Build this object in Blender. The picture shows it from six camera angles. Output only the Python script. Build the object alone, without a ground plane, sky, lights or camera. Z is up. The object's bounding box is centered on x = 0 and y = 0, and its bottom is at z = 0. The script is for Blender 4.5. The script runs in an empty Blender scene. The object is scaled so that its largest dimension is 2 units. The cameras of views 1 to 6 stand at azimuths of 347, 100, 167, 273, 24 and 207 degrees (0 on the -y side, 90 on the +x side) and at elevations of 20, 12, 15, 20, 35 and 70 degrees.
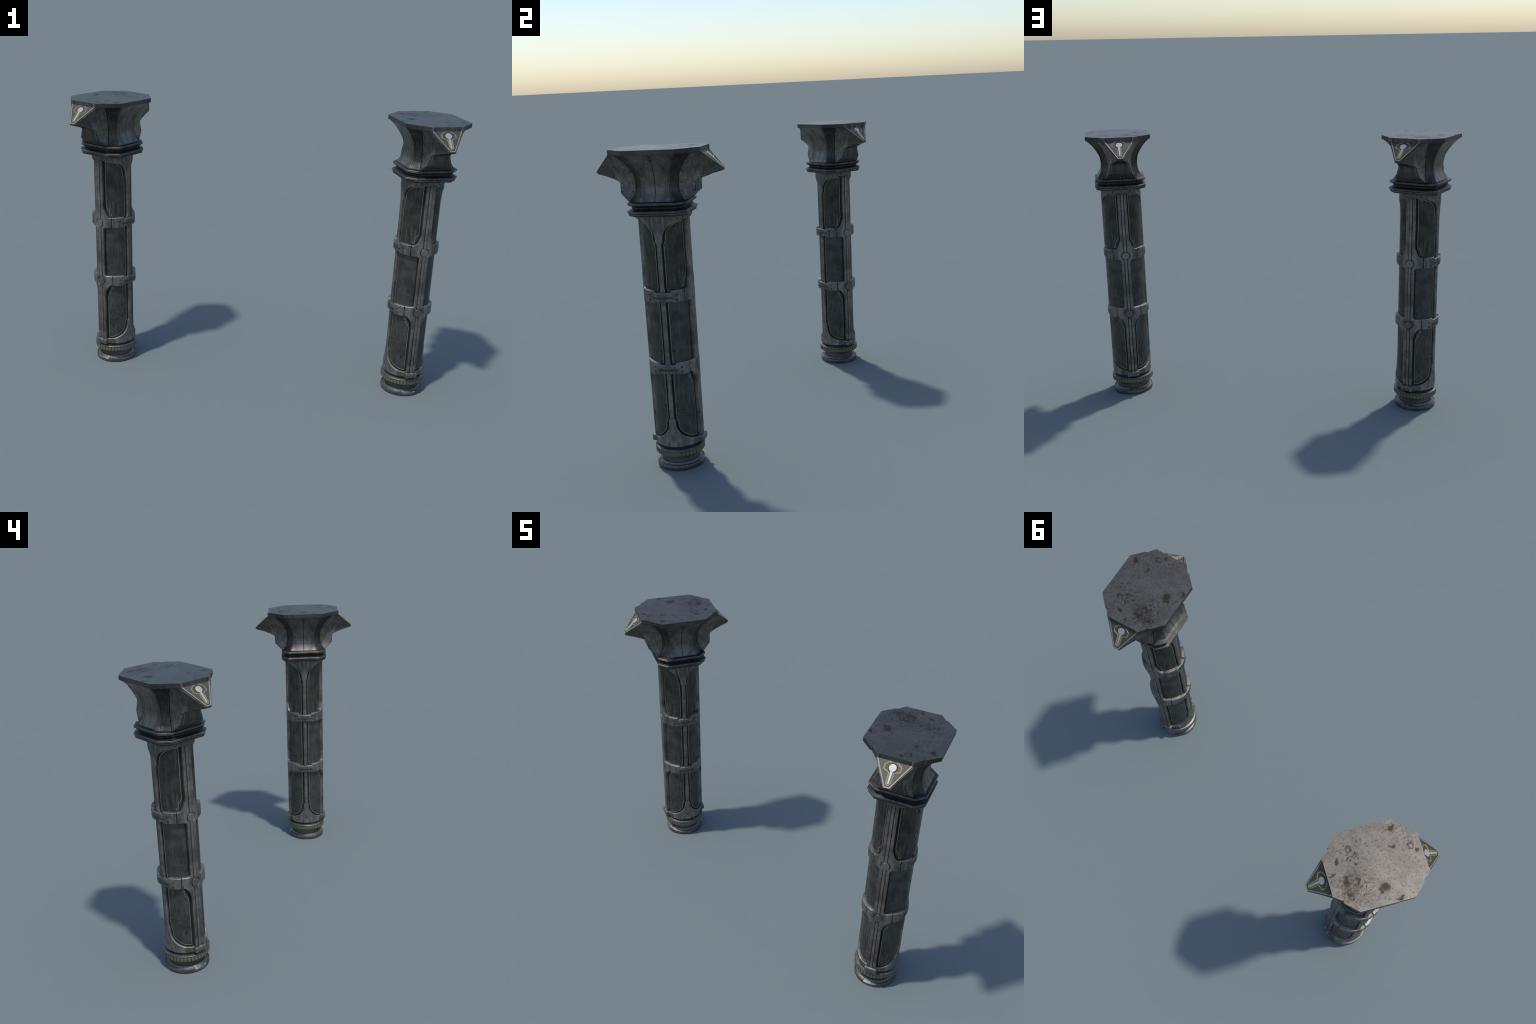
import bpy, bmesh, math, random
from mathutils import Vector, Matrix
from mathutils.geometry import delaunay_2d_cdt

random.seed(7)
D2R = math.pi / 180.0
scene = bpy.context.scene

# ------------------------------------------------------------------ materials
class NT:
    """tiny helper around a material node tree"""
    def __init__(self, name):
        self.m = bpy.data.materials.new(name)
        self.m.use_nodes = True
        self.t = self.m.node_tree
        self.b = self.t.nodes["Principled BSDF"]
    def n(self, kind, **kw):
        nd = self.t.nodes.new(kind)
        for k, v in kw.items():
            setattr(nd, k, v)
        return nd
    def l(self, a, b):
        self.t.links.new(a, b)
    def put(self, sock, v):
        if hasattr(v, "is_linked"):
            self.l(v, sock)
        else:
            sock.default_value = v
    def coord(self, mirror=False):
        c = self.n("ShaderNodeTexCoord").outputs["Object"]
        if mirror:
            a = self.n("ShaderNodeVectorMath", operation="ABSOLUTE")
            self.l(c, a.inputs[0])
            return a.outputs[0]
        return c
    def mapping(self, vec, scale=(1, 1, 1), loc=(0, 0, 0), rot=(0, 0, 0)):
        m = self.n("ShaderNodeMapping")
        self.l(vec, m.inputs[0])
        m.inputs["Scale"].default_value = scale
        m.inputs["Location"].default_value = loc
        m.inputs["Rotation"].default_value = rot
        return m.outputs[0]
    def noise(self, vec, scale, detail=4, rough=0.6, dist=0.0):
        t = self.n("ShaderNodeTexNoise")
        self.l(vec, t.inputs["Vector"])
        t.inputs["Scale"].default_value = scale
        t.inputs["Detail"].default_value = detail
        t.inputs["Roughness"].default_value = rough
        t.inputs["Distortion"].default_value = dist
        return t.outputs["Fac"]
    def ramp(self, fac, a, b, lo=0.0, hi=1.0):
        r = self.n("ShaderNodeMapRange", interpolation_type="SMOOTHSTEP")
        self.l(fac, r.inputs["Value"])
        r.inputs["From Min"].default_value = a
        r.inputs["From Max"].default_value = b
        r.inputs["To Min"].default_value = lo
        r.inputs["To Max"].default_value = hi
        return r.outputs["Result"]
    def math(self, op, a, b=0.0):
        m = self.n("ShaderNodeMath", operation=op)
        self.put(m.inputs[0], a)
        self.put(m.inputs[1], b)
        return m.outputs[0]
    def mix(self, fac, a, b, blend="MIX"):
        m = self.n("ShaderNodeMix", data_type="RGBA", blend_type=blend)
        self.put(m.inputs["Factor"], fac)
        for s, v in ((m.inputs[6], a), (m.inputs[7], b)):
            self.put(s, (*v, 1) if isinstance(v, tuple) else v)
        return m.outputs[2]
    def bump(self, h, strength=0.3, dist=0.002):
        b = self.n("ShaderNodeBump")
        b.inputs["Strength"].default_value = strength
        b.inputs["Distance"].default_value = dist
        self.l(h, b.inputs["Height"])
        self.l(b.outputs[0], self.b.inputs["Normal"])
    def done(self, col, rough, metal):
        self.put(self.b.inputs["Base Color"], (*col, 1) if isinstance(col, tuple) else col)
        self.put(self.b.inputs["Roughness"], rough)
        self.put(self.b.inputs["Metallic"], metal)
        return self.m


def metal_mat(name, base, dark, light, rough=0.45, metal=0.8, streak=6.0, spots=True,
              rust=(0.05, 0.028, 0.014), spot_amt=1.0, mottling=1.0):
    """weathered cast metal: cloudy mottling, vertical streaks, dark pits, rust flecks"""
    k = NT(name)
    c = k.coord(mirror=True)
    cloud = k.noise(c, 14, 5, 0.62)
    col = k.mix(k.ramp(cloud, 0.36, 0.66), dark, base)
    col = k.mix(k.math("MULTIPLY", k.ramp(k.noise(k.mapping(c, (1, 1, 0.16), (3, 1, 2)), 55, 3), 0.5, 0.72), 0.55 * mottling), col, light)
    streakv = k.noise(k.mapping(c, (1, 1, 1.0 / streak), (5, 2, 0)), 42, 4, 0.65)
    col = k.mix(k.math("MULTIPLY", k.ramp(streakv, 0.56, 0.74), 0.5 * mottling), col, tuple(x * 0.45 for x in dark))
    sm = k.math("MULTIPLY", k.ramp(k.noise(k.mapping(c, (1, 1, 0.8), (1, 3, 5)), 9, 5, 0.7), 0.57, 0.70), 0.6 * mottling)
    col = k.mix(sm, col, tuple(x * 0.5 for x in dark))
    vor = k.n("ShaderNodeTexVoronoi", feature="DISTANCE_TO_EDGE")
    k.l(k.mapping(c, (1, 1, 0.5), (2, 2, 2)), vor.inputs["Vector"])
    vor.inputs["Scale"].default_value = 16
    crack = k.math("MULTIPLY", k.ramp(vor.outputs["Distance"], 0.016, 0.006), k.ramp(k.noise(k.mapping(c, (1, 1, 1), (4, 9, 2)), 13, 3), 0.54, 0.62))
    col = k.mix(k.math("MULTIPLY", crack, 0.4 * spot_amt), col, tuple(x * 0.2 for x in dark))
    fine = k.noise(c, 190, 3, 0.7)
    if spots:
        area = k.ramp(k.noise(k.mapping(c, (1, 1, 1), (9, 4, 7)), 11, 3), 0.48, 0.66)
        pit = k.ramp(k.noise(k.mapping(c, (1, 1, 0.7), (2, 8, 1)), 95, 4, 0.7), 0.565, 0.625)
        col = k.mix(k.math("MULTIPLY", k.math("MULTIPLY", pit, area), 0.85 * spot_amt), col, tuple(x * 0.22 for x in dark))
        fleck = k.ramp(k.noise(k.mapping(c, (1, 1, 0.4), (7, 7, 3)), 60, 4, 0.7), 0.66, 0.74)
        col = k.mix(k.math("MULTIPLY", fleck, 0.55 * spot_amt), col, rust)
    r = k.ramp(fine, 0.25, 0.75, rough - 0.08, rough + 0.12)
    k.bump(k.noise(c, 120, 5, 0.7), 0.22, 0.0015)
    return k.done(col, r, metal)


def plain_mat(name, col, rough, metal, grime=(0.02, 0.018, 0.012), amt=0.5, scale=60):
    k = NT(name)
    c = k.coord()
    g = k.ramp(k.noise(c, scale, 4, 0.65), 0.5, 0.72)
    base = k.mix(k.math("MULTIPLY", g, amt), col, grime)
    k.bump(k.noise(c, 150, 3), 0.12, 0.001)
    return k.done(base, rough, metal)


def slab_mat(name):
    """top slab: grey worn metal with brown stains sitting at fixed places"""
    k = NT(name)
    c = k.coord()
    warp = k.n("ShaderNodeTexNoise")
    k.l(c, warp.inputs["Vector"])
    warp.inputs["Scale"].default_value = 38
    warp.inputs["Detail"].default_value = 4
    sub = k.n("ShaderNodeVectorMath", operation="SUBTRACT")
    k.l(warp.outputs["Color"], sub.inputs[0])
    sub.inputs[1].default_value = (0.5, 0.5, 0.5)
    sc = k.n("ShaderNodeVectorMath", operation="SCALE")
    k.l(sub.outputs[0], sc.inputs[0])
    sc.inputs["Scale"].default_value = 0.05
    add = k.n("ShaderNodeVectorMath", operation="ADD")
    k.l(c, add.inputs[0]); k.l(sc.outputs[0], add.inputs[1])
    p = add.outputs[0]

    def spot(x, y, rx, ry, ang=0.0, ring=False):
        q = k.mapping(p, (1, 1, 0), (-x, -y, 0))
        q = k.mapping(q, (1 / rx, 1 / ry, 0), (0, 0, 0), (0, 0, 0)) if ang == 0 else \
            k.mapping(k.mapping(q, (1, 1, 0), (0, 0, 0), (0, 0, -ang)), (1 / rx, 1 / ry, 0))
        ln = k.n("ShaderNodeVectorMath", operation="LENGTH")
        k.l(q, ln.inputs[0])
        d = ln.outputs["Value"]
        if ring:
            d = k.math("ABSOLUTE", k.math("SUBTRACT", d, 0.75))
            return k.ramp(d, 0.38, 0.12)
        return k.ramp(d, 1.25, 0.45)

    def union(lst):
        r = lst[0]
        for s in lst[1:]:
            r = k.math("MAXIMUM", r, s)
        return r
    solid = union([spot(.095, .047, .026, .013, 1.2), spot(.139, .036, .028, .014, 1.1), spot(.144, .097, .015, .013),
                   spot(-.010, .104, .020, .017), spot(.079, -.028, .011, .009), spot(-.107, -.140, .019, .011),
                   spot(-.096, -.056, .013, .008), spot(.012, .118, .014, .009), spot(.158, -.055, .008, .012),
                   spot(-.19, -.02, .012, .006), spot(.20, .0, .02, .008), spot(-.06, .165, .02, .007)])
    rings = union([spot(.100, -.092, .014, .013, 0, True), spot(-.171, -.043, .016, .013, 0, True),
                   spot(.09, -.06, .03, .008, .4, True)])
    area = union([spot(.115, .075, .095, .095), k.math("MULTIPLY", spot(.10, -.07, .07, .06), .7),
                  k.math("MULTIPLY", spot(-.15, -.1, .06, .09), .65), k.math("MULTIPLY", k.ramp(k.noise(c, 16, 3), .5, .68), .6)])
    speck = k.ramp(k.noise(k.mapping(c, (1, 1, 0)), 85, 5, 0.72), 0.50, 0.60)
    speck2 = k.ramp(k.noise(k.mapping(c, (1, 1, 0), (4, 2, 0)), 105, 3, 0.6), 0.555, 0.655)
    base = k.mix(k.ramp(k.noise(c, 20, 4), 0.35, 0.65), (0.136, 0.124, 0.110), (0.168, 0.156, 0.140))
    base = k.mix(k.math("MULTIPLY", k.ramp(k.noise(k.mapping(c, (1, 1, 0), (1, 6, 0)), 60, 4, .7), .58, .72), .45), base, (0.17, 0.115, 0.072))
    base = k.mix(k.math("MULTIPLY", speck2, 0.8), base, (0.062, 0.056, 0.050))
    brown = (0.036, 0.030, 0.022)
    base = k.mix(k.math("MULTIPLY", k.math("MULTIPLY", speck, area), 0.9), base, brown)
    halo = union([spot(.115, .045, .06, .045, 1.1), spot(.145, .095, .035, .03), spot(-.008, .106, .035, .03), spot(-.107, -.14, .03, .022)])
    base = k.mix(k.math("MULTIPLY", k.math("MULTIPLY", halo, k.ramp(k.noise(k.mapping(c, (1, 1, 0), (8, 3, 0)), 70, 5, .75), .38, .6)), 0.7), base, (0.052, 0.043, 0.032))
    m = k.math("MAXIMUM", k.math("MULTIPLY", solid, 0.92), k.math("MULTIPLY", rings, 0.7))
    col = k.mix(m, base, brown)
    rough = k.math("ADD", k.math("MULTIPLY", m, 0.1), 0.43)
    metal = k.math("SUBTRACT", 0.93, k.math("MULTIPLY", m, 0.12))
    k.bump(k.noise(c, 140, 5, 0.7), 0.15, 0.001)
    return k.done(col, rough, metal)


M = {}
M["slab"] = slab_mat("worn_slab_metal")
M["edge"] = metal_mat("slab_edge_metal", (0.10, 0.105, 0.11), (0.07, 0.072, 0.074), (0.16, 0.16, 0.165), 0.5, 0.8)
M["face"] = metal_mat("capital_face_metal", (0.200, 0.186, 0.165), (0.115, 0.105, 0.091), (0.30, 0.277, 0.245), 0.45, 0.88, streak=2.5, spot_amt=0.5, mottling=1.2)
M["strip"] = metal_mat("capital_strip_metal", (0.085, 0.080, 0.070), (0.052, 0.048, 0.041), (0.125, 0.115, 0.10), 0.47, 0.85)
M["collar"] = metal_mat("collar_metal", (0.072, 0.070, 0.068), (0.048, 0.046, 0.044), (0.112, 0.104, 0.094), 0.5, 0.88, spots=False)
M["groove"] = metal_mat("groove_metal", (0.05, 0.05, 0.053), (0.03, 0.03, 0.031), (0.08, 0.078, 0.075), 0.5, 0.8, spots=False)
M["frame"] = metal_mat("frame_metal", (0.240, 0.226, 0.211), (0.128, 0.117, 0.106), (0.345, 0.325, 0.303), 0.5, 0.78, streak=5, mottling=1.3, spot_amt=1.3)
M["worn"] = metal_mat("worn_edge_metal", (0.31, 0.29, 0.268), (0.19, 0.173, 0.158), (0.40, 0.375, 0.35), 0.5, 0.85, spots=False)
M["border"] = metal_mat("border_metal", (0.29, 0.262, 0.225), (0.17, 0.15, 0.125), (0.38, 0.345, 0.30), 0.45, 0.85, spots=False)
M["apron"] = metal_mat("apron_metal", (0.120, 0.114, 0.102), (0.075, 0.070, 0.061), (0.17, 0.158, 0.14), 0.47, 0.85)
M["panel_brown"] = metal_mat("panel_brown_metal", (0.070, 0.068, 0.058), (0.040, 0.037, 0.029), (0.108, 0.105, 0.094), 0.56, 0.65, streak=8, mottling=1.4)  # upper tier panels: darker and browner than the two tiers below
M["inlay"] = metal_mat("inlay_metal", (0.262, 0.236, 0.205), (0.160, 0.141, 0.120), (0.355, 0.323, 0.28), 0.5, 0.78)
M["panel"] = metal_mat("panel_metal", (0.092, 0.095, 0.087), (0.056, 0.056, 0.050), (0.126, 0.130, 0.120), 0.56, 0.65, streak=7, spot_amt=1.5, mottling=1.2)
M["trim"] = plain_mat("trim_brass", (0.34, 0.32, 0.20), 0.45, 0.6, (0.12, 0.07, 0.02), 0.6, 40)
M["base"] = metal_mat("base_metal", (0.195, 0.186, 0.178), (0.125, 0.118, 0.112), (0.29, 0.275, 0.26), 0.45, 0.82)
M["neck"] = metal_mat("neck_metal", (0.12, 0.12, 0.122), (0.085, 0.085, 0.085), (0.18, 0.18, 0.18), 0.45, 0.8)
M["dentil"] = plain_mat("dentil_paint", (0.150, 0.153, 0.070), 0.55, 0.25, (0.045, 0.045, 0.020), 0.75, 90)
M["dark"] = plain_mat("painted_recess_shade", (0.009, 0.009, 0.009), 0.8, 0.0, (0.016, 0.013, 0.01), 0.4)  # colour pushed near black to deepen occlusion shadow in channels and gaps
M["rim"] = plain_mat("emblem_rim_metal", (0.27, 0.258, 0.245), 0.5, 0.5, (0.15, 0.125, 0.10), 0.5, 50)
M["field"] = plain_mat("emblem_field_metal", (0.088, 0.078, 0.072), 0.55, 0.55, (0.06, 0.048, 0.042), 0.6, 70)
M["white"] = plain_mat("emblem_white_enamel", (0.43, 0.42, 0.44), 0.5, 0.55, (0.27, 0.255, 0.26), 0.45, 110)
M["yellow"] = plain_mat("emblem_yellow_enamel", (0.42, 0.40, 0.12), 0.42, 0.5, (0.20, 0.12, 0.05), 0.5, 90)
M["rivet"] = plain_mat("rivet_metal", (0.05, 0.048, 0.046), 0.5, 0.7)

# ------------------------------------------------------------------ mesh helpers
made = []          # (object, parent)

def finish(bm, name, mat, parent, angle=32.0, extra=(), recalc=True):
    bmesh.ops.remove_doubles(bm, verts=bm.verts, dist=1e-6)
    if recalc:
        bmesh.ops.recalc_face_normals(bm, faces=bm.faces)
    me = bpy.data.meshes.new(name)
    bm.to_mesh(me)
    bm.free()
    for p in me.polygons:
        p.use_smooth = True
    me.set_sharp_from_angle(angle=angle * D2R)
    for k in (mat, *extra):
        me.materials.append(M[k])
    ob = bpy.data.objects.new(name, me)
    scene.collection.objects.link(ob)
    if parent is not None:
        ob.parent = parent
    made.append(ob)
    return ob

def instance(src, name, parent, mat4):
    ob = src.copy()
    ob.name = name
    ob.parent = parent
    ob.matrix_basis = mat4
    scene.collection.objects.link(ob)
    made.append(ob)
    return ob

def rotz(a):
    return Matrix.Rotation(a * D2R, 4, "Z")

def loft(bm, rings, closed=True, cap0=False, cap1=False):
    vs = [[bm.verts.new(p) for p in r] for r in rings]
    n = len(vs[0])
    for a, b in zip(vs, vs[1:]):
        for i in range(n if closed else n - 1):
            j = (i + 1) % n
            bm.faces.new((a[i], a[j], b[j], b[i]))
    if cap0:
        bm.faces.new(vs[0])
    if cap1:
        bm.faces.new(vs[-1])
    return vs

def lathe(bm, prof, seg=128, rfun=None):
    rings = []
    for r, z in prof:
        ring = []
        for i in range(seg):
            a = 2 * math.pi * i / seg
            rr = rfun(a / D2R, r, z) if rfun else (r, z)
            ring.append((rr[0] * math.cos(a), rr[0] * math.sin(a), rr[1]))
        rings.append(ring)
    loft(bm, rings, True, True, True)

def inset_loop(pts, d):
    """mitred inward offset of a closed counter-clockwise outline"""
    n = len(pts)
    out = []
    for i in range(n):
        p = Vector(pts[i]); a = Vector(pts[i - 1]); b = Vector(pts[(i + 1) % n])
        d1 = (p - a).normalized(); d2 = (b - p).normalized()
        n1 = Vector((-d1.y, d1.x)); n2 = Vector((-d2.y, d2.x))
        m = n1 + n2
        m = m.normalized() if m.length > 1e-6 else n1
        k = d / max(m.dot(n1), 0.5)
        out.append((p.x + m.x * k, p.y + m.y * k))
    return out

def plate(outline, tomap, h_in, h_out, bevel, ds=None, dz=None, worn=False):
    """2D outline (u,v) -> slab with rounded edges, mapped by tomap(u,v,h) -> xyz"""
    pts = [outline[0]]
    for p in outline[1:]:
        if math.hypot(p[0] - pts[-1][0], p[1] - pts[-1][1]) > 1e-6:
            pts.append(p)
    if math.hypot(pts[0][0] - pts[-1][0], pts[0][1] - pts[-1][1]) < 1e-6:
        pts.pop()
    if sum(a[0] * b[1] - b[0] * a[1] for a, b in zip(pts, pts[1:] + pts[:1])) < 0:
        pts.reverse()
    bm = bmesh.new()
    loops = [(pts, bevel)]
    if bevel > 0:
        loops += [(inset_loop(pts, bevel * .16), bevel * .50), (inset_loop(pts, bevel * .50), bevel * .14), (inset_loop(pts, bevel), 0.0), (inset_loop(pts, bevel * 1.25), 0.0)]
    vs = [[bm.verts.new((u, v, -dr)) for u, v in lp] for lp, dr in loops]
    for q_, (a, b) in enumerate(zip(vs, vs[1:])):
        for i in range(len(a)):
            j = (i + 1) % len(a)
            bm.faces.new((a[i], a[j], b[j], b[i])).material_index = 1 if worn and q_ == 1 else 0
    inner = vs[-1]
    ni = len(inner)
    res = delaunay_2d_cdt([Vector(v.co.xy) for v in inner], [(i, (i + 1) % ni) for i in range(ni)], [], 1, 1e-7)
    for tri in res[2]:
        idx = [res[3][i][0] for i in tri if res[3][i]]
        if len(set(idx)) == 3:
            bm.faces.new([inner[i] for i in idx])
    def cut(axis, step):
        lo = min(v.co[axis] for v in bm.verts)
        hi = max(v.co[axis] for v in bm.verts)
        k = math.floor(lo / step) + 1
        while k * step < hi - 1e-5:
            no = [0, 0, 0]; no[axis] = 1
            co = [0, 0, 0]; co[axis] = k * step
            bmesh.ops.bisect_plane(bm, geom=bm.verts[:] + bm.edges[:] + bm.faces[:], plane_co=co, plane_no=no, dist=1e-6)
            k += 1
    if ds:
        cut(0, ds)
    if dz:
        cut(1, dz)
    bd = [e for e in bm.edges if e.is_boundary]
    ext = bmesh.ops.extrude_edge_only(bm, edges=bd)["geom"]
    low = {g for g in ext if isinstance(g, bmesh.types.BMVert)}
    for v in bm.verts:
        u, w, dr = v.co
        v.co = tomap(u, w, h_in if v in low else h_out + dr)
    return bm

RS = 0.12                               # reference radius for arc length on the shaft
def S(deg):
    return deg * D2R * RS

def wrap(center_deg, rfun=None):
    """map (s, z, h) -> shaft surface, h is a radius (or scaled by rfun(phi,z,h))"""
    def f(s, z, h):
        phi = s / RS
        r = rfun(phi / D2R, z, h) if rfun else h
        a = center_deg * D2R + phi
        return (r * math.cos(a), r * math.sin(a), z)
    return f

def lerp_table(t, x):
    if x <= t[0][0]:
        return t[0][1]
    for (a, b), (c, d) in zip(t, t[1:]):
        if x <= c:
            return b + (d - b) * (x - a) / (c - a)
    return t[-1][1]

def smooth(pts, n=4):
    """Catmull-Rom through open control points"""
    out = []
    P = [pts[0]] + list(pts) + [pts[-1]]
    for i in range(1, len(P) - 2):
        p0, p1, p2, p3 = P[i - 1:i + 3]
        for k in range(n):
            t = k / n
            out.append(tuple(0.5 * (2 * b + (c - a) * t + (2 * a - 5 * b + 4 * c - d) * t * t + (-a + 3 * b - 3 * c + d) * t ** 3)
                             for a, b, c, d in zip(p0, p1, p2, p3)))
    out.append(tuple(pts[-1]))
    return out

def ribbon(path, mp, w, h0, h1):
    """thin raised strip of width w along a 2D path"""
    bm = bmesh.new()
    rows = []
    n = len(path)
    for i, p in enumerate(path):
        a = path[max(i - 1, 0)]; b = path[min(i + 1, n - 1)]
        d1 = Vector((p[0] - a[0], p[1] - a[1])); d2 = Vector((b[0] - p[0], b[1] - p[1]))
        d1 = d1.normalized() if d1.length > 1e-9 else d2.normalized()
        d2 = d2.normalized() if d2.length > 1e-9 else d1
        t = (d1 + d2)
        t = t.normalized() if t.length > 1e-6 else d1
        nrm = Vector((-t.y, t.x))
        k = 1.0 / max(nrm.dot(Vector((-d1.y, d1.x))), 0.6)
        row = []
        for off, h in ((-.5, h0), (-.5, h1 - .0003), (-.3, h1), (.3, h1), (.5, h1 - .0003), (.5, h0)):
            row.append(mp(p[0] + nrm.x * w * off * k, p[1] + nrm.y * w * off * k, h))
        rows.append(row)
    loft(bm, rows, False)
    return bm

# ------------------------------------------------------------------ the column
column = bpy.data.objects.new("column", None)
scene.collection.objects.link(column)
column["label"] = "weathered dark metal column with winged octagonal capital"
column["category"] = "column"

# ---------- base: foot, neck, ring with dentils
def wide_dir(phi):
    """angular distance to the nearest wide rib (0 or 180 degrees)"""
    p = phi % 180.0
    return min(p, 180.0 - p)

def foot_r(phi, r, z):
    d = wide_dir(phi)
    t = min(max((d - 17.0) / 2.5, 0.0), 1.0)          # 0 in the dip, 1 on the rim
    if z > 0.0175 and r > 0.0995:
        low = 0.0155 + (0.1163 - r) * 0.75
        z = low + (z - low) * t
    return r, z
bm = bmesh.new()
lathe(bm, [(0.111, 0.0), (0.1155, 0.0012), (0.1163, 0.004), (0.1163, 0.0195), (0.1155, 0.022), (0.1135, 0.0232), (0.1115, 0.0225),
           (0.1095, 0.0195), (0.1045, 0.0205), (0.1005, 0.0235), (0.0985, 0.0285), (0.0965, 0.0310), (0.0935, 0.0318), (0.0925, 0.030), (0.06, 0.030)], 240, foot_r)
foot = finish(bm, "foot", "base", column, 28)

bm = bmesh.new()
lathe(bm, [(0.085, 0.022), (0.0925, 0.0285), (0.0925, 0.036), (0.0905, 0.046), (0.0900, 0.058), (0.0925, 0.066), (0.085, 0.0705)], 128)
neck = finish(bm, "base_neck", "neck", column)

bm = bmesh.new()
lathe(bm, [(0.08, 0.067), (0.1085, 0.067), (0.1155, 0.0695), (0.1180, 0.0725), (0.1190, 0.0735), (0.1190, 0.0945), (0.1210, 0.0955),
           (0.1222, 0.0975), (0.1222, 0.1015), (0.1205, 0.1035), (0.1190, 0.1035), (0.1180, 0.1050), (0.112, 0.1065), (0.1065, 0.1085), (0.08, 0.1085)], 160)
ring = finish(bm, "base_ring", "base", column, 28)

bm = bmesh.new()
dmap = lambda u, v, h: (h, u, v)
bm = plate([(-.0070, .0), (.0070, .0), (.0070, .0205), (-.0070, .0205)],
           dmap, -0.004, 0.0030, 0.0014)
dentil = finish(bm, "dentil", "dentil", ring)
NDENT = 40
for i in range(NDENT):
    a = (i + 0.5) * 360.0 / NDENT
    rr = 0.1187 + 0.0006 * (random.random() - .5)
    m4 = rotz(a) @ Matrix.Translation((rr, 0, 0.0738))
    if i == 0:
        dentil.matrix_basis = m4
    else:
        instance(dentil, "dentil", ring, m4)

# pin holes around the neck: tiny studs, one joined piece
bm = bmesh.new()
for i in range(36):
    for z in (0.0375, 0.0515):
        a = (i + .5) * 10.0
        r = 0.0926 if z < 0.04 else 0.0903
        m4 = rotz(a) @ Matrix.Translation((r, 0, z)) @ Matrix.Rotation(math.pi / 2, 4, "Y")
        bmesh.ops.create_cone(bm, cap_ends=True, segments=8, radius1=0.0013, radius2=0.0011, depth=0.0012, matrix=m4)
o = finish(bm, "pin", "dark", neck); o["kind"] = "stuff"

# groove between base ring and shaft
bm = bmesh.new()
lathe(bm, [(0.08, 0.106), (0.1055, 0.106), (0.1055, 0.1145), (0.109, 0.1155), (0.109, 0.1205), (0.08, 0.1205)], 128)
finish(bm, "base_groove", "groove", column)

# ---------- shaft core and rings with the projecting blocks over / under the wide ribs
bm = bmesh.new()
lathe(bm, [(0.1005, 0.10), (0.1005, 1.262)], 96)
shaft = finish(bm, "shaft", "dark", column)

def block_r(base, out):
    def f(phi, r, z):
        d = wide_dir(phi)
        fl = out / math.cos(min(d, 12.8) * D2R)
        t = min(max((d - 12.8) / 6.5, 0), 1)
        t = t * t * (3 - 2 * t)
        k = (fl + (base - fl) * t) / base
        return r * k, z
    return f
bm = bmesh.new()
def low_ring(phi, r, z):
    k = block_r(0.1120, 0.1318)(phi, 0.1120, z)[0] / 0.1120
    return r * k, z
lathe(bm, [(0.09, 0.1185), (0.1085, 0.1185), (0.1110, 0.1200), (0.1120, 0.1235), (0.1120, 0.1425), (0.1110, 0.1465), (0.1090, 0.1490), (0.105, 0.1498), (0.09, 0.1498)], 256, low_ring)
lower_ring = finish(bm, "shaft_lower_ring", "frame", shaft, 40)
bm = bmesh.new()
def up_ring(phi, r, z):
    k = block_r(0.1120, 0.1308)(phi, 0.1120, z)[0] / 0.1120
    d = min(max((1.247 - z) / 0.018, 0), 1)          # under-side of the block tapers back
    k = k + (1.0 - k) * d * 0.45
    return r * k, z
lathe(bm, [(0.09, 1.2310), (0.106, 1.2310), (0.1108, 1.2325), (0.1120, 1.236), (0.1120, 1.2405), (0.1120, 1.247), (0.1120, 1.2585), (0.09, 1.2585)], 256, up_ring)
upper_ring = finish(bm, "shaft_upper_ring", "frame", shaft, 40)

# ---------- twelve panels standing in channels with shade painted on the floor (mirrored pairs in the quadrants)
R_PANEL = 0.1034
def arcdeg(*a):
    return [(S(x), z) for x, z in a]
panel_up = arcdeg((17.6, .958), (18.6, .944), (21.5, .930), (26, .916), (31, .902), (34, .880), (79.6, .880), (79.6, 1.117), (79.0, 1.1225), (74.9, 1.1385)) + \
    smooth(arcdeg((74.7, 1.150), (73.0, 1.1735), (66.3, 1.1963), (52.8, 1.2163), (35.6, 1.2275)), 4) + arcdeg((17.6, 1.2290))
panel_mid = arcdeg((15.0, .535), (79.6, .535), (79.6, .862), (15.0, .862))
panel_low = arcdeg((17.8, .1565)) + smooth(arcdeg((32, .1590), (45.3, .1678), (60.4, .1850), (69.8, .2045), (73.4, .2210), (74.2, .2385)), 4) + \
    arcdeg((74.6, .2465), (78.8, .2600), (79.5, .271), (79.5, .510), (34, .510), (31, .488), (26, .470), (21.5, .455), (18.8, .441), (17.8, .426))
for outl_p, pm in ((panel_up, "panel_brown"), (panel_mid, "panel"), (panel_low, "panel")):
    for mir in (1, -1):
        bm = plate([(s_ * mir, z_) for s_, z_ in outl_p], wrap(0), 0.094, R_PANEL, 0.0012, ds=0.0045, dz=0.06)
        o = finish(bm, "panel", pm, shaft)
        instance(o, "panel", shaft, rotz(180))

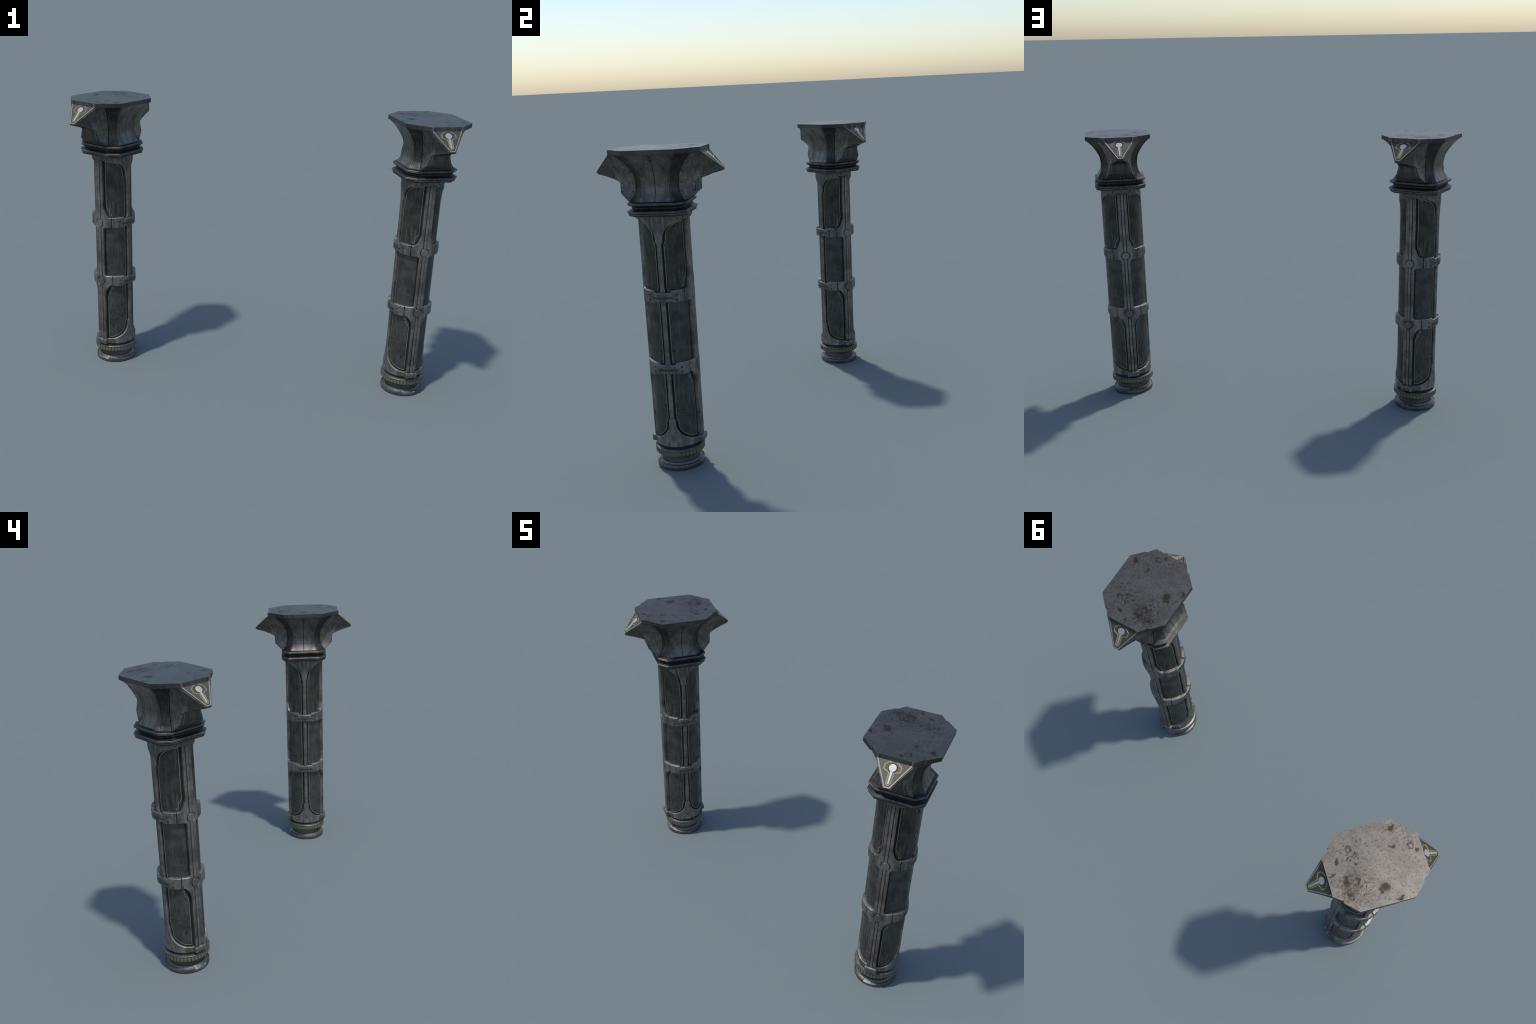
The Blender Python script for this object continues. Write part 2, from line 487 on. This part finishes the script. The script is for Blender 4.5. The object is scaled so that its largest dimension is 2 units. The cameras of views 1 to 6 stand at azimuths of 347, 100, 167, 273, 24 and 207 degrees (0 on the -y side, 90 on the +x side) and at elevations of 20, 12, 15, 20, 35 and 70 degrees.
# ---------- wide ribs: two mirrored castings with band arms, an inlaid strip, medallions
RIB = 0.0262
JOINT = S(36) - 0.0009
MED = [(0.867, 0.0242), (0.5145, 0.0242)]
G = 0.0090
def circ_side(zc, r):
    a0 = math.asin(G / r)
    n = 14
    return [(r * math.sin(a0 + (math.pi - 2 * a0) * i / n), zc - r * math.cos(a0 + (math.pi - 2 * a0) * i / n)) for i in range(n + 1)]
outl = [(G, 0.1500), (RIB, 0.1500)]
outl += smooth([(RIB, 0.408), (.0266, .420), (.0295, .441), (.037, .462), (.049, .4805), (.061, .4915), (JOINT, .4955)], 4)
outl += [(JOINT, 0.551)] + [(.0345, 0.551), (.0305, .5522), (.0275, .5555), (RIB, .5605)]
outl += [(RIB, 0.829), (.0275, .8355), (.0305, .8395), (.0345, .8415), (.055, .8435), (JOINT, .845), (JOINT, .9055)]
outl += smooth([(.0665, .9045), (.0575, .9068), (.048, .9135), (.0395, .927), (.033, .943), (.0283, .957), (RIB, .972)], 4)
outl += [(RIB, 1.2330), (G, 1.2330)]
for zc, r in MED:
    outl += [(x, 2 * zc - z) for x, z in circ_side(zc, r)]
def rib_r(phi, z, h):
    """flat face on the rib, cylinder on the arms"""
    if h < 0.1:
        return h
    p = abs(phi)
    flat = 0.1198 / math.cos(min(p, 12.6) * D2R)
    t = min(max((p - 12.6) / 7.0, 0), 1)
    surf = flat + (0.1205 - flat) * t
    return surf + (h - 0.12)
def half(side):
    pts = [(x * side, z) for x, z in outl]
    return plate(pts, wrap(0, rib_r), 0.094, 0.12, 0.0046, ds=0.0055, dz=0.06, worn=True)
for side in (1, -1):
    o = finish(half(side), "wide_rib", "frame", shaft, 40, ("worn",))
    instance(o, "wide_rib", shaft, rotz(180))
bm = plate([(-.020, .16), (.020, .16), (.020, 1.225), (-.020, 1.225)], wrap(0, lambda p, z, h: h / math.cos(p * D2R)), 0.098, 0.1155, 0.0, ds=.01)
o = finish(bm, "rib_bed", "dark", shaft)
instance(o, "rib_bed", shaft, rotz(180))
segs = [(0.1500, MED[1][0] - .0235), (MED[1][0] + .0235, MED[0][0] - .0235), (MED[0][0] + .0235, 1.233)]
for z0, z1 in segs:
    bm = plate([(-.0069, z0), (.0069, z0), (.0069, z1), (-.0069, z1)], wrap(0, rib_r), 0.1125, 0.1202, 0.0012, dz=0.06)
    o = finish(bm, "rib_inlay", "inlay", shaft)
    instance(o, "rib_inlay", shaft, rotz(180))
for zc, r in MED:
    n = 36
    rr = r - 0.0025
    bm = plate([(rr * math.cos(2 * math.pi * i / n), zc + rr * math.sin(2 * math.pi * i / n)) for i in range(n)],
               wrap(0, rib_r), 0.1125, 0.1210, 0.0018, ds=0.006)
    o = finish(bm, "medallion", "inlay", shaft)
    instance(o, "medallion", shaft, rotz(180))

# ---------- narrow ribs with spandrels that swing out to the rings
NR = 0.0118
up = [(1.112, NR), (1.1225, .0122), (1.1295, .0165), (1.136, .0185), (1.150, .0195), (1.163, .0218), (1.175, .0262), (1.187, .034), (1.198, .0445),
      (1.208, .058), (1.217, .077), (1.2245, .101), (1.2290, .128), (1.2310, .158)]
dn = [(.276, NR), (.2675, .0122), (.2605, .0162), (.254, .0178), (.238, .0190), (.225, .0212), (.212, .0255), (.199, .033), (.187, .0440),
      (.1765, .058), (.1665, .077), (.1575, .101), (.1520, .128), (.1500, .158)]
def rib_sym(right):
    return right + [(-s, z) for s, z in reversed(right)]
B1, B2 = (0.8495, 0.8950), (0.4990, 0.5405)       # thin middle of the clamps
def flare(z, d):
    return [(0.0160, z), (0.0160, z + d * 0.007), (NR, z + d * 0.019)]
upper = [(s, z) for s, z in flare(B1[1] - .004, 1)] + [(s, z) for z, s in up] + [(.158, 1.2600)]
mid = flare(B2[1] - .004, 1) + list(reversed(flare(B1[0] + .004, -1)))
lower = [(.158, .1195)] + [(s, z) for z, s in reversed(dn)] + list(reversed(flare(B2[0] + .004, -1)))
def ridge(phi, z, h):
    """soft vertical crest down the middle of the narrow ribs"""
    if h < 0.1:
        return h
    a_ = abs(S(phi))
    return h + 0.0006 - 0.11 * a_ * max(0.0, 1 - a_ / 0.05)
for nm, pts in (("spandrel_rib", upper), ("narrow_rib", mid), ("spandrel_rib", lower)):
    bm = plate(rib_sym(pts), wrap(90, ridge), 0.094, 0.1136, 0.0042, ds=0.0055, dz=0.06, worn=True)
    o = finish(bm, nm, "frame", shaft, 40, ("worn",))
    instance(o, nm, shaft, rotz(180))

# ---------- clamps that close the bands over the narrow ribs
def clamp_outline(zc):
    L = S(54) - 0.0009
    a, b = 0.0395, 0.0455
    t0, t1, m0, m1 = zc - .030, zc + .0305, zc - .0255, zc + .0205
    r = [(L, t0), (L, t1), (b, t1), (a, m1)]
    l = [(-s, z) for s, z in reversed(r)]
    bot = [(-b, t0), (-a, m0), (a, m0), (b, t0)]
    return r + l + bot
for zc in (0.875, 0.5205):
    bm = plate(clamp_outline(zc), wrap(90), 0.094, 0.1208, 0.0046, ds=0.0055, worn=True)
    o = finish(bm, "clamp", "frame", shaft, 40, ("worn",))
    instance(o, "clamp", shaft, rotz(180))
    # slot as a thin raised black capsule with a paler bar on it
    zs = zc - 0.0055
    for nm, hl, hh, r, mt in (("slot", .0470, .0046, 0.1213, "dark"), ("slot_bar", .0448, .0022, 0.1217, "neck")):
        n = 8
        cap = [(hl - hh + hh * math.cos(-math.pi / 2 + math.pi * i / n), zs + hh * math.sin(-math.pi / 2 + math.pi * i / n)) for i in range(n + 1)]
        pts = cap + [(-s, 2 * zs - z) for s, z in cap]
        bm = plate(pts, wrap(90), 0.118, r, 0.0004, ds=0.0055)
        o = finish(bm, nm, mt, shaft)
        instance(o, nm, shaft, rotz(180))
    # oval seam round each joint
    for sgn in (1, -1):
        jc = sgn * S(54)
        n = 24
        oval = [(jc + .0135 * math.cos(2 * math.pi * i / n), zc - .001 + .0235 * math.sin(2 * math.pi * i / n)) for i in range(n + 1)]
        o = finish(ribbon(oval, wrap(90), .0011, 0.118, 0.12105), "joint_seam", "dark", shaft)
        instance(o, "joint_seam", shaft, rotz(180))
    # bolts
    for sgn in (1, -1):
        for dz in (0.0067, -0.0168):
            for nm, rr, h, mt in (("bolt_socket", .0060, .1213, "dark"), ("bolt", .0037, .1219, "neck")):
                n = 16
                s0 = sgn * S(33)
                bm = plate([(s0 + rr * math.cos(2 * math.pi * i / n), zc + dz + rr * math.sin(2 * math.pi * i / n)) for i in range(n)],
                           wrap(90), 0.118, h, 0.0006)
                o = finish(bm, nm, mt, shaft)
                instance(o, nm, shaft, rotz(180))

# ---------- brass trim lines on the panels (mirrored in every quadrant)
def curl(cx, cz, r, a0, a1, n=12):
    return [(cx + r * (1 - 0.45 * i / n) * math.cos((a0 + (a1 - a0) * i / n) * D2R),
             cz + r * (1 - 0.45 * i / n) * math.sin((a0 + (a1 - a0) * i / n) * D2R)) for i in range(n + 1)]
def P(*a):
    return [(S(x), z) for x, z in a]
trim_up = list(reversed(curl(S(33.5), .9185, .0075, 180, 470))) + P((29.9, .928), (29.3, .9415), (27.6, .9465), (22.5, .9585), (20.0, .9665), (19.4, .976), (19.3, 1.2255)) + \
    smooth(P((35.3, 1.2240), (52.1, 1.2129), (65.2, 1.1934), (71.6, 1.1720), (73.3, 1.1500)), 4) + P((73.6, 1.1400), (77.6, 1.1270), (78.1, 1.115), (78.1, .9150), (73.5, .8980))
trim_mid = P((74.5, .8490), (78.1, .8330), (78.1, .5620), (74.8, .5460))
trim_low = list(reversed(curl(S(33.5), .4690, .0075, -180, -470))) + P((29.9, .459), (29.3, .4465), (27.4, .4410), (22.5, .4330), (20.2, .4245), (19.5, .415), (19.5, .1600)) + \
    smooth(P((32, .1625), (45, .1712), (59.5, .1880), (68.5, .2065), (72.0, .2220), (72.8, .2385)), 4) + P((73.2, .2480), (77.3, .2610), (78.0, .273), (78.0, .4760), (74.5, .4900))
def densify(path, step=0.012):
    out = [path[0]]
    for a, b in zip(path, path[1:]):
        n = max(1, int(math.hypot(b[0] - a[0], b[1] - a[1]) / step))
        for i in range(1, n + 1):
            out.append((a[0] + (b[0] - a[0]) * i / n, a[1] + (b[1] - a[1]) * i / n))
    return out
for path in (trim_up, trim_mid, trim_low):
    for mir in (1, -1):
        pth = densify([(s * mir, z) for s, z in path])
        bm = ribbon(pth, wrap(0), 0.0027, 0.1025, 0.1044)
        o = finish(bm, "trim", "trim", shaft)
        instance(o, "trim", shaft, rotz(180))

# ------------------------------------------------------------------ capital
KX = 0.69
def octo(Y, z, k=KX):
    a = Y * k
    return [(a, -Y, z), (Y, -a, z), (Y, a, z), (a, Y, z), (-a, Y, z), (-Y, a, z), (-Y, -a, z), (-a, -Y, z)]

# collar: stacked octagonal mouldings
def moulding(prof, name, mat, parent):
    """octagonal moulding; short facets on the outer edges are worn bright"""
    bm = bmesh.new()
    loft(bm, [octo(Y, z) for Y, z in prof], True, True, True)
    rows = list(zip(prof, prof[1:]))
    for f in bm.faces:
        zs = [v.co.z for v in f.verts]
        for (y0, z0), (y1, z1) in rows:
            if abs(min(zs) - min(z0, z1)) < 1e-6 and abs(max(zs) - max(z0, z1)) < 1e-6 and max(zs) - min(zs) > 1e-6:
                if math.hypot(y1 - y0, z1 - z0) < 0.0019 and min(y0, y1) > .1355:
                    f.material_index = 1
    return finish(bm, name, mat, parent, 20, ("worn",))
collar = moulding([(0.10, 1.2945), (.1215, 1.2945), (.1295, 1.2880), (.1395, 1.2830), (.1415, 1.2822), (.1427, 1.2808), (.1427, 1.2782), (.1417, 1.2774), (.1417, 1.2764),
                   (.1423, 1.2756), (.1420, 1.2736), (.1385, 1.2690), (.1374, 1.2677), (.1370, 1.2662), (.1370, 1.2600), (.1360, 1.2582), (.10, 1.2575)][::-1], "collar", "collar", column)
groove = moulding([(.10, 1.288), (.1235, 1.288), (.1235, 1.302), (.10, 1.302)], "collar_groove", "groove", column)
moulding([(.10, 1.3255), (.1245, 1.3255), (.1300, 1.3228), (.1360, 1.3205), (.1385, 1.3198), (.1397, 1.3184), (.1397, 1.3150), (.1388, 1.3142), (.1388, 1.3132), (.1397, 1.3124),
          (.1393, 1.3090), (.1370, 1.3070), (.1300, 1.3030), (.1240, 1.2995), (.10, 1.2995)][::-1], "collar_moulding", "collar", column)

# body profile (half width of the long sides against height)
PROF = [(1.3215, .1278), (1.3264, .1240), (1.3590, .1056), (1.3720, .1030), (1.3860, .1017), (1.4000, .1014), (1.4140, .1021), (1.4330, .1050), (1.4520, .1098),
        (1.4785, .1235), (1.4940, .1335), (1.5089, .1433), (1.5220, .1545), (1.5338, .1665), (1.5430, .1775)]
def Yp(z):
    return lerp_table(PROF, z)
KL, KD = 0.662, 0.665
def cornerA(z):                                   # long side meets diagonal strip
    return (KL * Yp(z), Yp(z))
def cornerB(z):                                   # diagonal strip meets wing
    return (1.010 * Yp(z), KD * Yp(z))
ZROW = [z for z, _ in PROF]

bm = bmesh.new()
rings = []
for z in ZROW:
    Y = Yp(z) - 0.0035
    a = KL * Y
    rings.append([(a, -Y, z), (Y, -a, z), (Y, a, z), (a, Y, z), (-a, Y, z), (-Y, a, z), (-Y, -a, z), (-a, -Y, z)])
loft(bm, rings, True, True, True)
capital = finish(bm, "capital", "dark", column)

def patch(pa, pb, cols, sx, sy, light=()):
    """strip between two edge curves pa(z), pb(z); cols = (u, height) across"""
    bm = bmesh.new()
    rows = []
    for i, z in enumerate(ZROW):
        a = Vector((*pa(z), 0)); b = Vector((*pb(z), 0))
        d = (b - a)
        n = Vector((d.y, -d.x, 0)).normalized()
        mid = (a + b) * .5
        if n.dot(Vector((mid.x, mid.y, 0))) < 0:
            n = -n
        dz = 1e-3
        slope = (Yp(z + dz) - Yp(z - dz)) / (2 * dz) if 0 < i < len(ZROW) - 1 else 0
        nn = Vector((n.x, n.y, -slope)).normalized()
        row = []
        W = d.length
        for u, h in cols:
            # u given in metres from an edge (negative: from the far edge) or as a fraction string
            t = u / W if u >= 0 else 1 + u / W
            p = a + d * t
            q = Vector((p.x, p.y, z)) + nn * h
            row.append((q.x * sx, q.y * sy, q.z))
        rows.append(row)
    vs = loft(bm, rows, False)
    for f in bm.faces:
        f.material_index = 0
    bm.verts.index_update()
    nc = len(cols)
    for f in bm.faces:
        cs = sorted({v.index % nc for v in f.verts})
        if cs[0] in light:
            f.material_index = 1
    return bm
g = 0.0012
face_cols = [(g, -.0034), (g, -.0008), (g + .0009, 0.0), (-.0062, 0.0), (-.0057, -.0011), (-.0049, -.0011), (-.0044, .0002), (-g - .0004, .0002), (-g, -.0006), (-g, -.0034)]
strip_cols = [(g, -.0034), (g, -.0004), (g + .0006, .0004), (.0040, .0004), (.0046, -.0014), (-.0046, -.0014), (-.0040, .0004), (-g - .0016, .0004), (-g - .0010, -.0004), (-g - .0010, -.0034)]
for sx in (1, -1):
    for sy in (1, -1):
        bm = patch(lambda z: (0.0, Yp(z)), cornerA, face_cols, sx, sy, (6,))
        finish(bm, "capital_face", "face", capital, 35, ("border",))
        bm = patch(cornerA, cornerB, strip_cols, sx, sy, (2, 6))
        finish(bm, "capital_strip", "strip", capital, 35, ("border",))

# ---------- wings: inner curve on the body, outer curve runs round the beak
WING = [((.2185, .0865, 1.5428), 1.5428), ((.2478, .0625, 1.5144), 1.5150), ((.2771, .0385, 1.4860), 1.4950), ((.3063, .0155, 1.4576), 1.4770),
        ((.3050, .0155, 1.4525), 1.4690), ((.2985, .0155, 1.4478), 1.4630), ((.2650, .0240, 1.4398), 1.4550), ((.2350, .0330, 1.4320), 1.4450), ((.2100, .0405, 1.4245), 1.4370),
        ((.1950, .0450, 1.4178), 1.4280), ((.1865, .0480, 1.4135), 1.4200), ((.1822, .0497, 1.4060), 1.4120), ((.1800, .0560, 1.3860), 1.3890), ((.1782, .0630, 1.3605), 1.3620),
        ((.1570, .0735, 1.3420), 1.3440), ((.1357, .0835, 1.3225), 1.3225)]
def wing_in(z):
    x, y = cornerB(z)
    return Vector((x + .0004, y - .0010, z))
def flank(i, u):
    o, z = WING[i]
    return wing_in(z).lerp(Vector(o), u)
NU = 5
for sx in (1, -1):
    bm = bmesh.new()
    rows = []
    for i, (o, z) in enumerate(WING):
        a = [flank(i, k / NU) for k in range(NU + 1)]
        row = [Vector((a[0].x - .03, a[0].y * .8, a[0].z))] + a
        full = row + [Vector((p.x, -p.y, p.z)) for p in reversed(row)]
        rows.append([(p.x * sx, p.y, p.z) for p in full])
    loft(bm, rows, False)
    finish(bm, "wing", "apron", capital, 24)
    # riveted side plates
    for sy in (1, -1):
        bm = bmesh.new()
        rows = []
        for i in range(len(WING)):
            w = (flank(i, 1) - flank(i, 0)).length
            i0, i1 = max(i - 1, 0), min(i + 1, len(WING) - 1)
            tv = flank(i1, .5) - flank(i0, .5)
            n = tv.cross(flank(i, 1) - flank(i, 0)).normalized()
            if n.y < 0:
                n = -n
            sh = Vector((0, 0, 0))
            if i == 0:
                sh = Vector((0, 0, -.0006))
            if i == len(WING) - 1:
                sh = Vector((0, 0, .003))
            row = []
            for u, h in ((.0010, -.001), (.0010, .0006), (.0018, .0012), (w * .3, .0012), (w * .55, .0012), (w * .8, .0012), (w - .0062, .0012), (w - .0056, .0020), (w - .0036, .0018), (w - .0034, -.001)):
                p = flank(i, min(max(u / w, 0), 1)) + n * h + sh
                row.append((p.x * sx, p.y * sy, p.z))
            rows.append(row)
        loft(bm, rows, False)
        bm.verts.index_update()
        for f in bm.faces:
            if min(v.index % 10 for v in f.verts) == 6:
                f.material_index = 1
        finish(bm, "side_plate", "face", capital, 35, ("border",))

def flank_pos(vi, u):
    i = min(int(vi), len(WING) - 2)
    t = vi - i
    return flank(i, u).lerp(flank(i + 1, u), t)
RIVETS = [(0.40, .70), (1.75, .82), (4.1, .90), (6.7, .79), (11.05, .86), (12.75, .87), (14.2, .50), (12.8, .16), (11.3, .14), (5.4, .07), (1.95, .09), (0.40, .10)]
bm = bmesh.new()
bmesh.ops.create_cone(bm, cap_ends=True, segments=14, radius1=.0040, radius2=.0030, depth=.0020)
bm2 = bm
rivet0 = None
for sx in (1, -1):
    for sy in (1, -1):
        for vi, u in RIVETS:
            p = flank_pos(vi, u)
            tv = flank_pos(min(vi + .2, 14.9), u) - flank_pos(max(vi - .2, 0), u)
            n = tv.cross(flank_pos(vi, 1) - flank_pos(vi, 0)).normalized()
            if n.y < 0:
                n = -n
            p = p + n * .0016
            p = Vector((p.x * sx, p.y * sy, p.z)); n = Vector((n.x * sx, n.y * sy, n.z))
            m4 = Matrix.Translation(p) @ n.to_track_quat("Z", "Y").to_matrix().to_4x4()
            if rivet0 is None:
                rivet0 = finish(bm2, "rivet", "rivet", capital)
                rivet0.matrix_basis = m4
            else:
                instance(rivet0, "rivet", capital, m4)

# ---------- apron panel under each beak: proud plate, two bolts, vent
def apron(i, w):
    o = Vector(WING[i][0])
    return o
for sx in (1, -1):
    bm = bmesh.new()
    rows = []
    sel = [7, 8, 9, 10, 11, 12, 13]
    for i in sel:
        o = Vector(WING[i][0])
        o0 = Vector(WING[max(i - 1, 0)][0]); o1 = Vector(WING[i + 1][0])
        t = o1 - o0
        n = Vector((-t.z, 0, t.x)).normalized()
        w = o.y - .0045
        row = []
        for y, h in ((w, -.001), (w, .0016), (w - .0018, .0026), (0, .0026), (-w + .0018, .0026), (-w, .0016), (-w, -.001)):
            row.append(((o.x + n.x * h) * sx, y, o.z + n.z * h))
        rows.append(row)
    loft(bm, rows, False)
    bm.verts.index_update()
    for f in bm.faces:
        if min(v.index % 7 for v in f.verts) in (1, 4):
            f.material_index = 1
    finish(bm, "apron", "apron", capital, 30, ("border",))
    bm = bmesh.new()
    a = Vector(WING[13][0]); b = Vector(WING[15][0])
    t = (b - a); L = math.hypot(t.x, t.z)
    n = Vector((-t.z, 0, t.x)).normalized()
    d = Vector((t.x, 0, t.z)) / L
    def sl(u, y, h):
        p = Vector((a.x, 0, a.z)) + d * u + n * h
        return (p.x * sx, y, p.z)
    vent = [(L * .56, -.031), (L * .56, .031), (L * .97, .037), (L * .97, -.037)]
    finish(plate(vent, sl, -.004, .0006, 0.0), "vent", "dark", capital)
    for c in (-.0215, 0.0, .0215):
        pts = [(L * .64, c - .007), (L * .64, c + .007), (L * .92, c + .0078), (L * .92, c - .0078)]
        finish(plate(pts, sl, -.004, .0016, .0006), "vent_block", "apron", capital)
    for sy in (1, -1):
        p = Vector((WING[13][0][0] + .0028, .0515 * sy, 1.3675))
        m4 = Matrix.Translation((p.x * sx, p.y, p.z)) @ Vector((sx, 0, 0)).to_track_quat("Z", "Y").to_matrix().to_4x4()
        instance(rivet0, "rivet", capital, m4)

# ---------- emblem on the sloping face of each beak
EL = 0.1224
def emb(sx):
    def f(t, y, h):
        return ((.2185 + t * .7175 + h * .6966) * sx, y, 1.5428 - t * .6966 + h * .7175)
    return f
def edge_y(t):
    return .0865 - (.0865 - .0155) * t / EL
for sx in (1, -1):
    mp = emb(sx)
    # field
    finish(plate([(.000, -.074), (.000, .074), (.112, .0085), (.112, -.0085)], mp, -.003, .0006, 0.0), "emblem_field", "field", capital)
    # rim: open U round the field
    t0, t1 = -.001, .1185
    path = [(t0, .0775), (t1 - .0035, .0132), (t1, .0108), (t1, -.0108), (t1 - .0035, -.0132), (t0, -.0775)]
    finish(ribbon(densify(path, .01), mp, .0054, -.003, .0028), "emblem_rim", "rim", capital)
    # key shape: disc and bar
    n = 30
    disc = [(.0285 + .0178 * math.cos(2 * math.pi * i / n), .0178 * math.sin(2 * math.pi * i / n)) for i in range(n)]
    finish(plate(disc, mp, -.002, .0034, .0014), "emblem_disc", "white", capital)
    bar = [(.042, -.0062), (.042, .0062), (.1005, .0042), (.1025, .0025), (.1025, -.0025), (.1005, -.0042)]
    finish(plate(bar, mp, -.002, .0030, .0010), "emblem_bar", "white", capital)
    dk = [(.0285 + .0205 * math.cos(2 * math.pi * i / n), .0205 * math.sin(2 * math.pi * i / n)) for i in range(n)]
    finish(plate(dk, mp, -.002, .0012, 0.0), "emblem_recess", "dark", capital)
    # twin yellow outlines
    side = [(.0045, .0108), (.0045, .0200), (.0200, .0375), (.0400, .0370), (.0515, .0113), (.0960, .0098), (.1035, .0075), (.1075, .0030)]
    line = side + [(t, -y) for t, y in reversed(side)]
    def offs(path, d):
        out = []
        for i, p in enumerate(path):
            a_ = path[max(i - 1, 0)]; b_ = path[min(i + 1, len(path) - 1)]
            d1 = Vector((p[0] - a_[0], p[1] - a_[1])); d2 = Vector((b_[0] - p[0], b_[1] - p[1]))
            if d1.length < 1e-9: d1 = d2
            if d2.length < 1e-9: d2 = d1
            d1.normalize(); d2.normalize()
            t_ = (d1 + d2).normalized()
            nn_ = Vector((-t_.y, t_.x))
            k_ = 1 / max(nn_.dot(Vector((-d1.y, d1.x))), .6)
            out.append((p[0] + nn_.x * d * k_, p[1] + nn_.y * d * k_))
        return out
    for d_, w_ in ((.0016, .0017), (-.0016, .0017)):
        finish(ribbon(offs(line, d_), mp, w_, -.002, .0022), "emblem_line", "yellow", capital)

for sx in (1, -1):
    for sy in (1, -1):
        for y0, mt in ((.0772, "rim"), (.0835, "border")):
            pts = [(y0 - .0018, 1.5432), (y0 + .0018, 1.5432), (y0 + .0018, 1.5632), (y0 - .0018, 1.5632)]
            finish(plate(pts, lambda u, v, h, a=sx, b=sy: ((.2205 + h) * a, u * b, v), -.003, .0009, .0006), "slab_post", mt, capital)
# ---------- top slab with stepped corners, and little posts at the beak ends
q = [(.1235, .1795), (.1785, .1272), (.1795, .1255), (.1787, .1175), (.2190, .0880), (.2205, .0845), (.2205, .0760), (.2185, .0750)]
outline = q + [(x, -y) for x, y in reversed(q)]
outline = outline + [(-x, -y) for x, y in outline]
area = sum(a[0] * b[1] - b[0] * a[1] for a, b in zip(outline, outline[1:] + outline[:1]))
if area < 0:
    outline.reverse()
bm = plate(outline, lambda u, v, h: (u, v, h), 1.5428, 1.5645, 0.0)
low = [e for e in bm.edges if e.is_boundary]
bmesh.ops.holes_fill(bm, edges=low, sides=0)
slab = finish(bm, "slab", "slab", column, 20)
slab.data.materials.append(M["edge"])
slab.data.materials.append(M["strip"])
for p in slab.data.polygons:
    if abs(p.normal.z) < 0.9:
        c = p.center
        outer = abs(p.normal.x) > .4 and abs(p.normal.y) > .4 and abs(c.x) < .180
        p.material_index = 2 if outer else 1

# ------------------------------------------------------------------ place two columns
def clone(root):
    new = root.copy()
    scene.collection.objects.link(new)
    def rec(src, dst):
        for ch in [o for o in made if o.parent == src]:
            c = ch.copy()
            c.parent = dst
            c.matrix_basis = ch.matrix_basis.copy()
            scene.collection.objects.link(c)
            rec(ch, c)
    rec(root, new)
    return new
second = clone(column)
second["label"] = "dark riveted metal column, capital turned square on"
column.location = (-0.7715, 0.3694, 0)
column.rotation_euler = (0, 0, 44.75 * D2R)
second.location = (0.8195, -0.2905, 0)
second.rotation_euler = (0, 0, 90 * D2R)
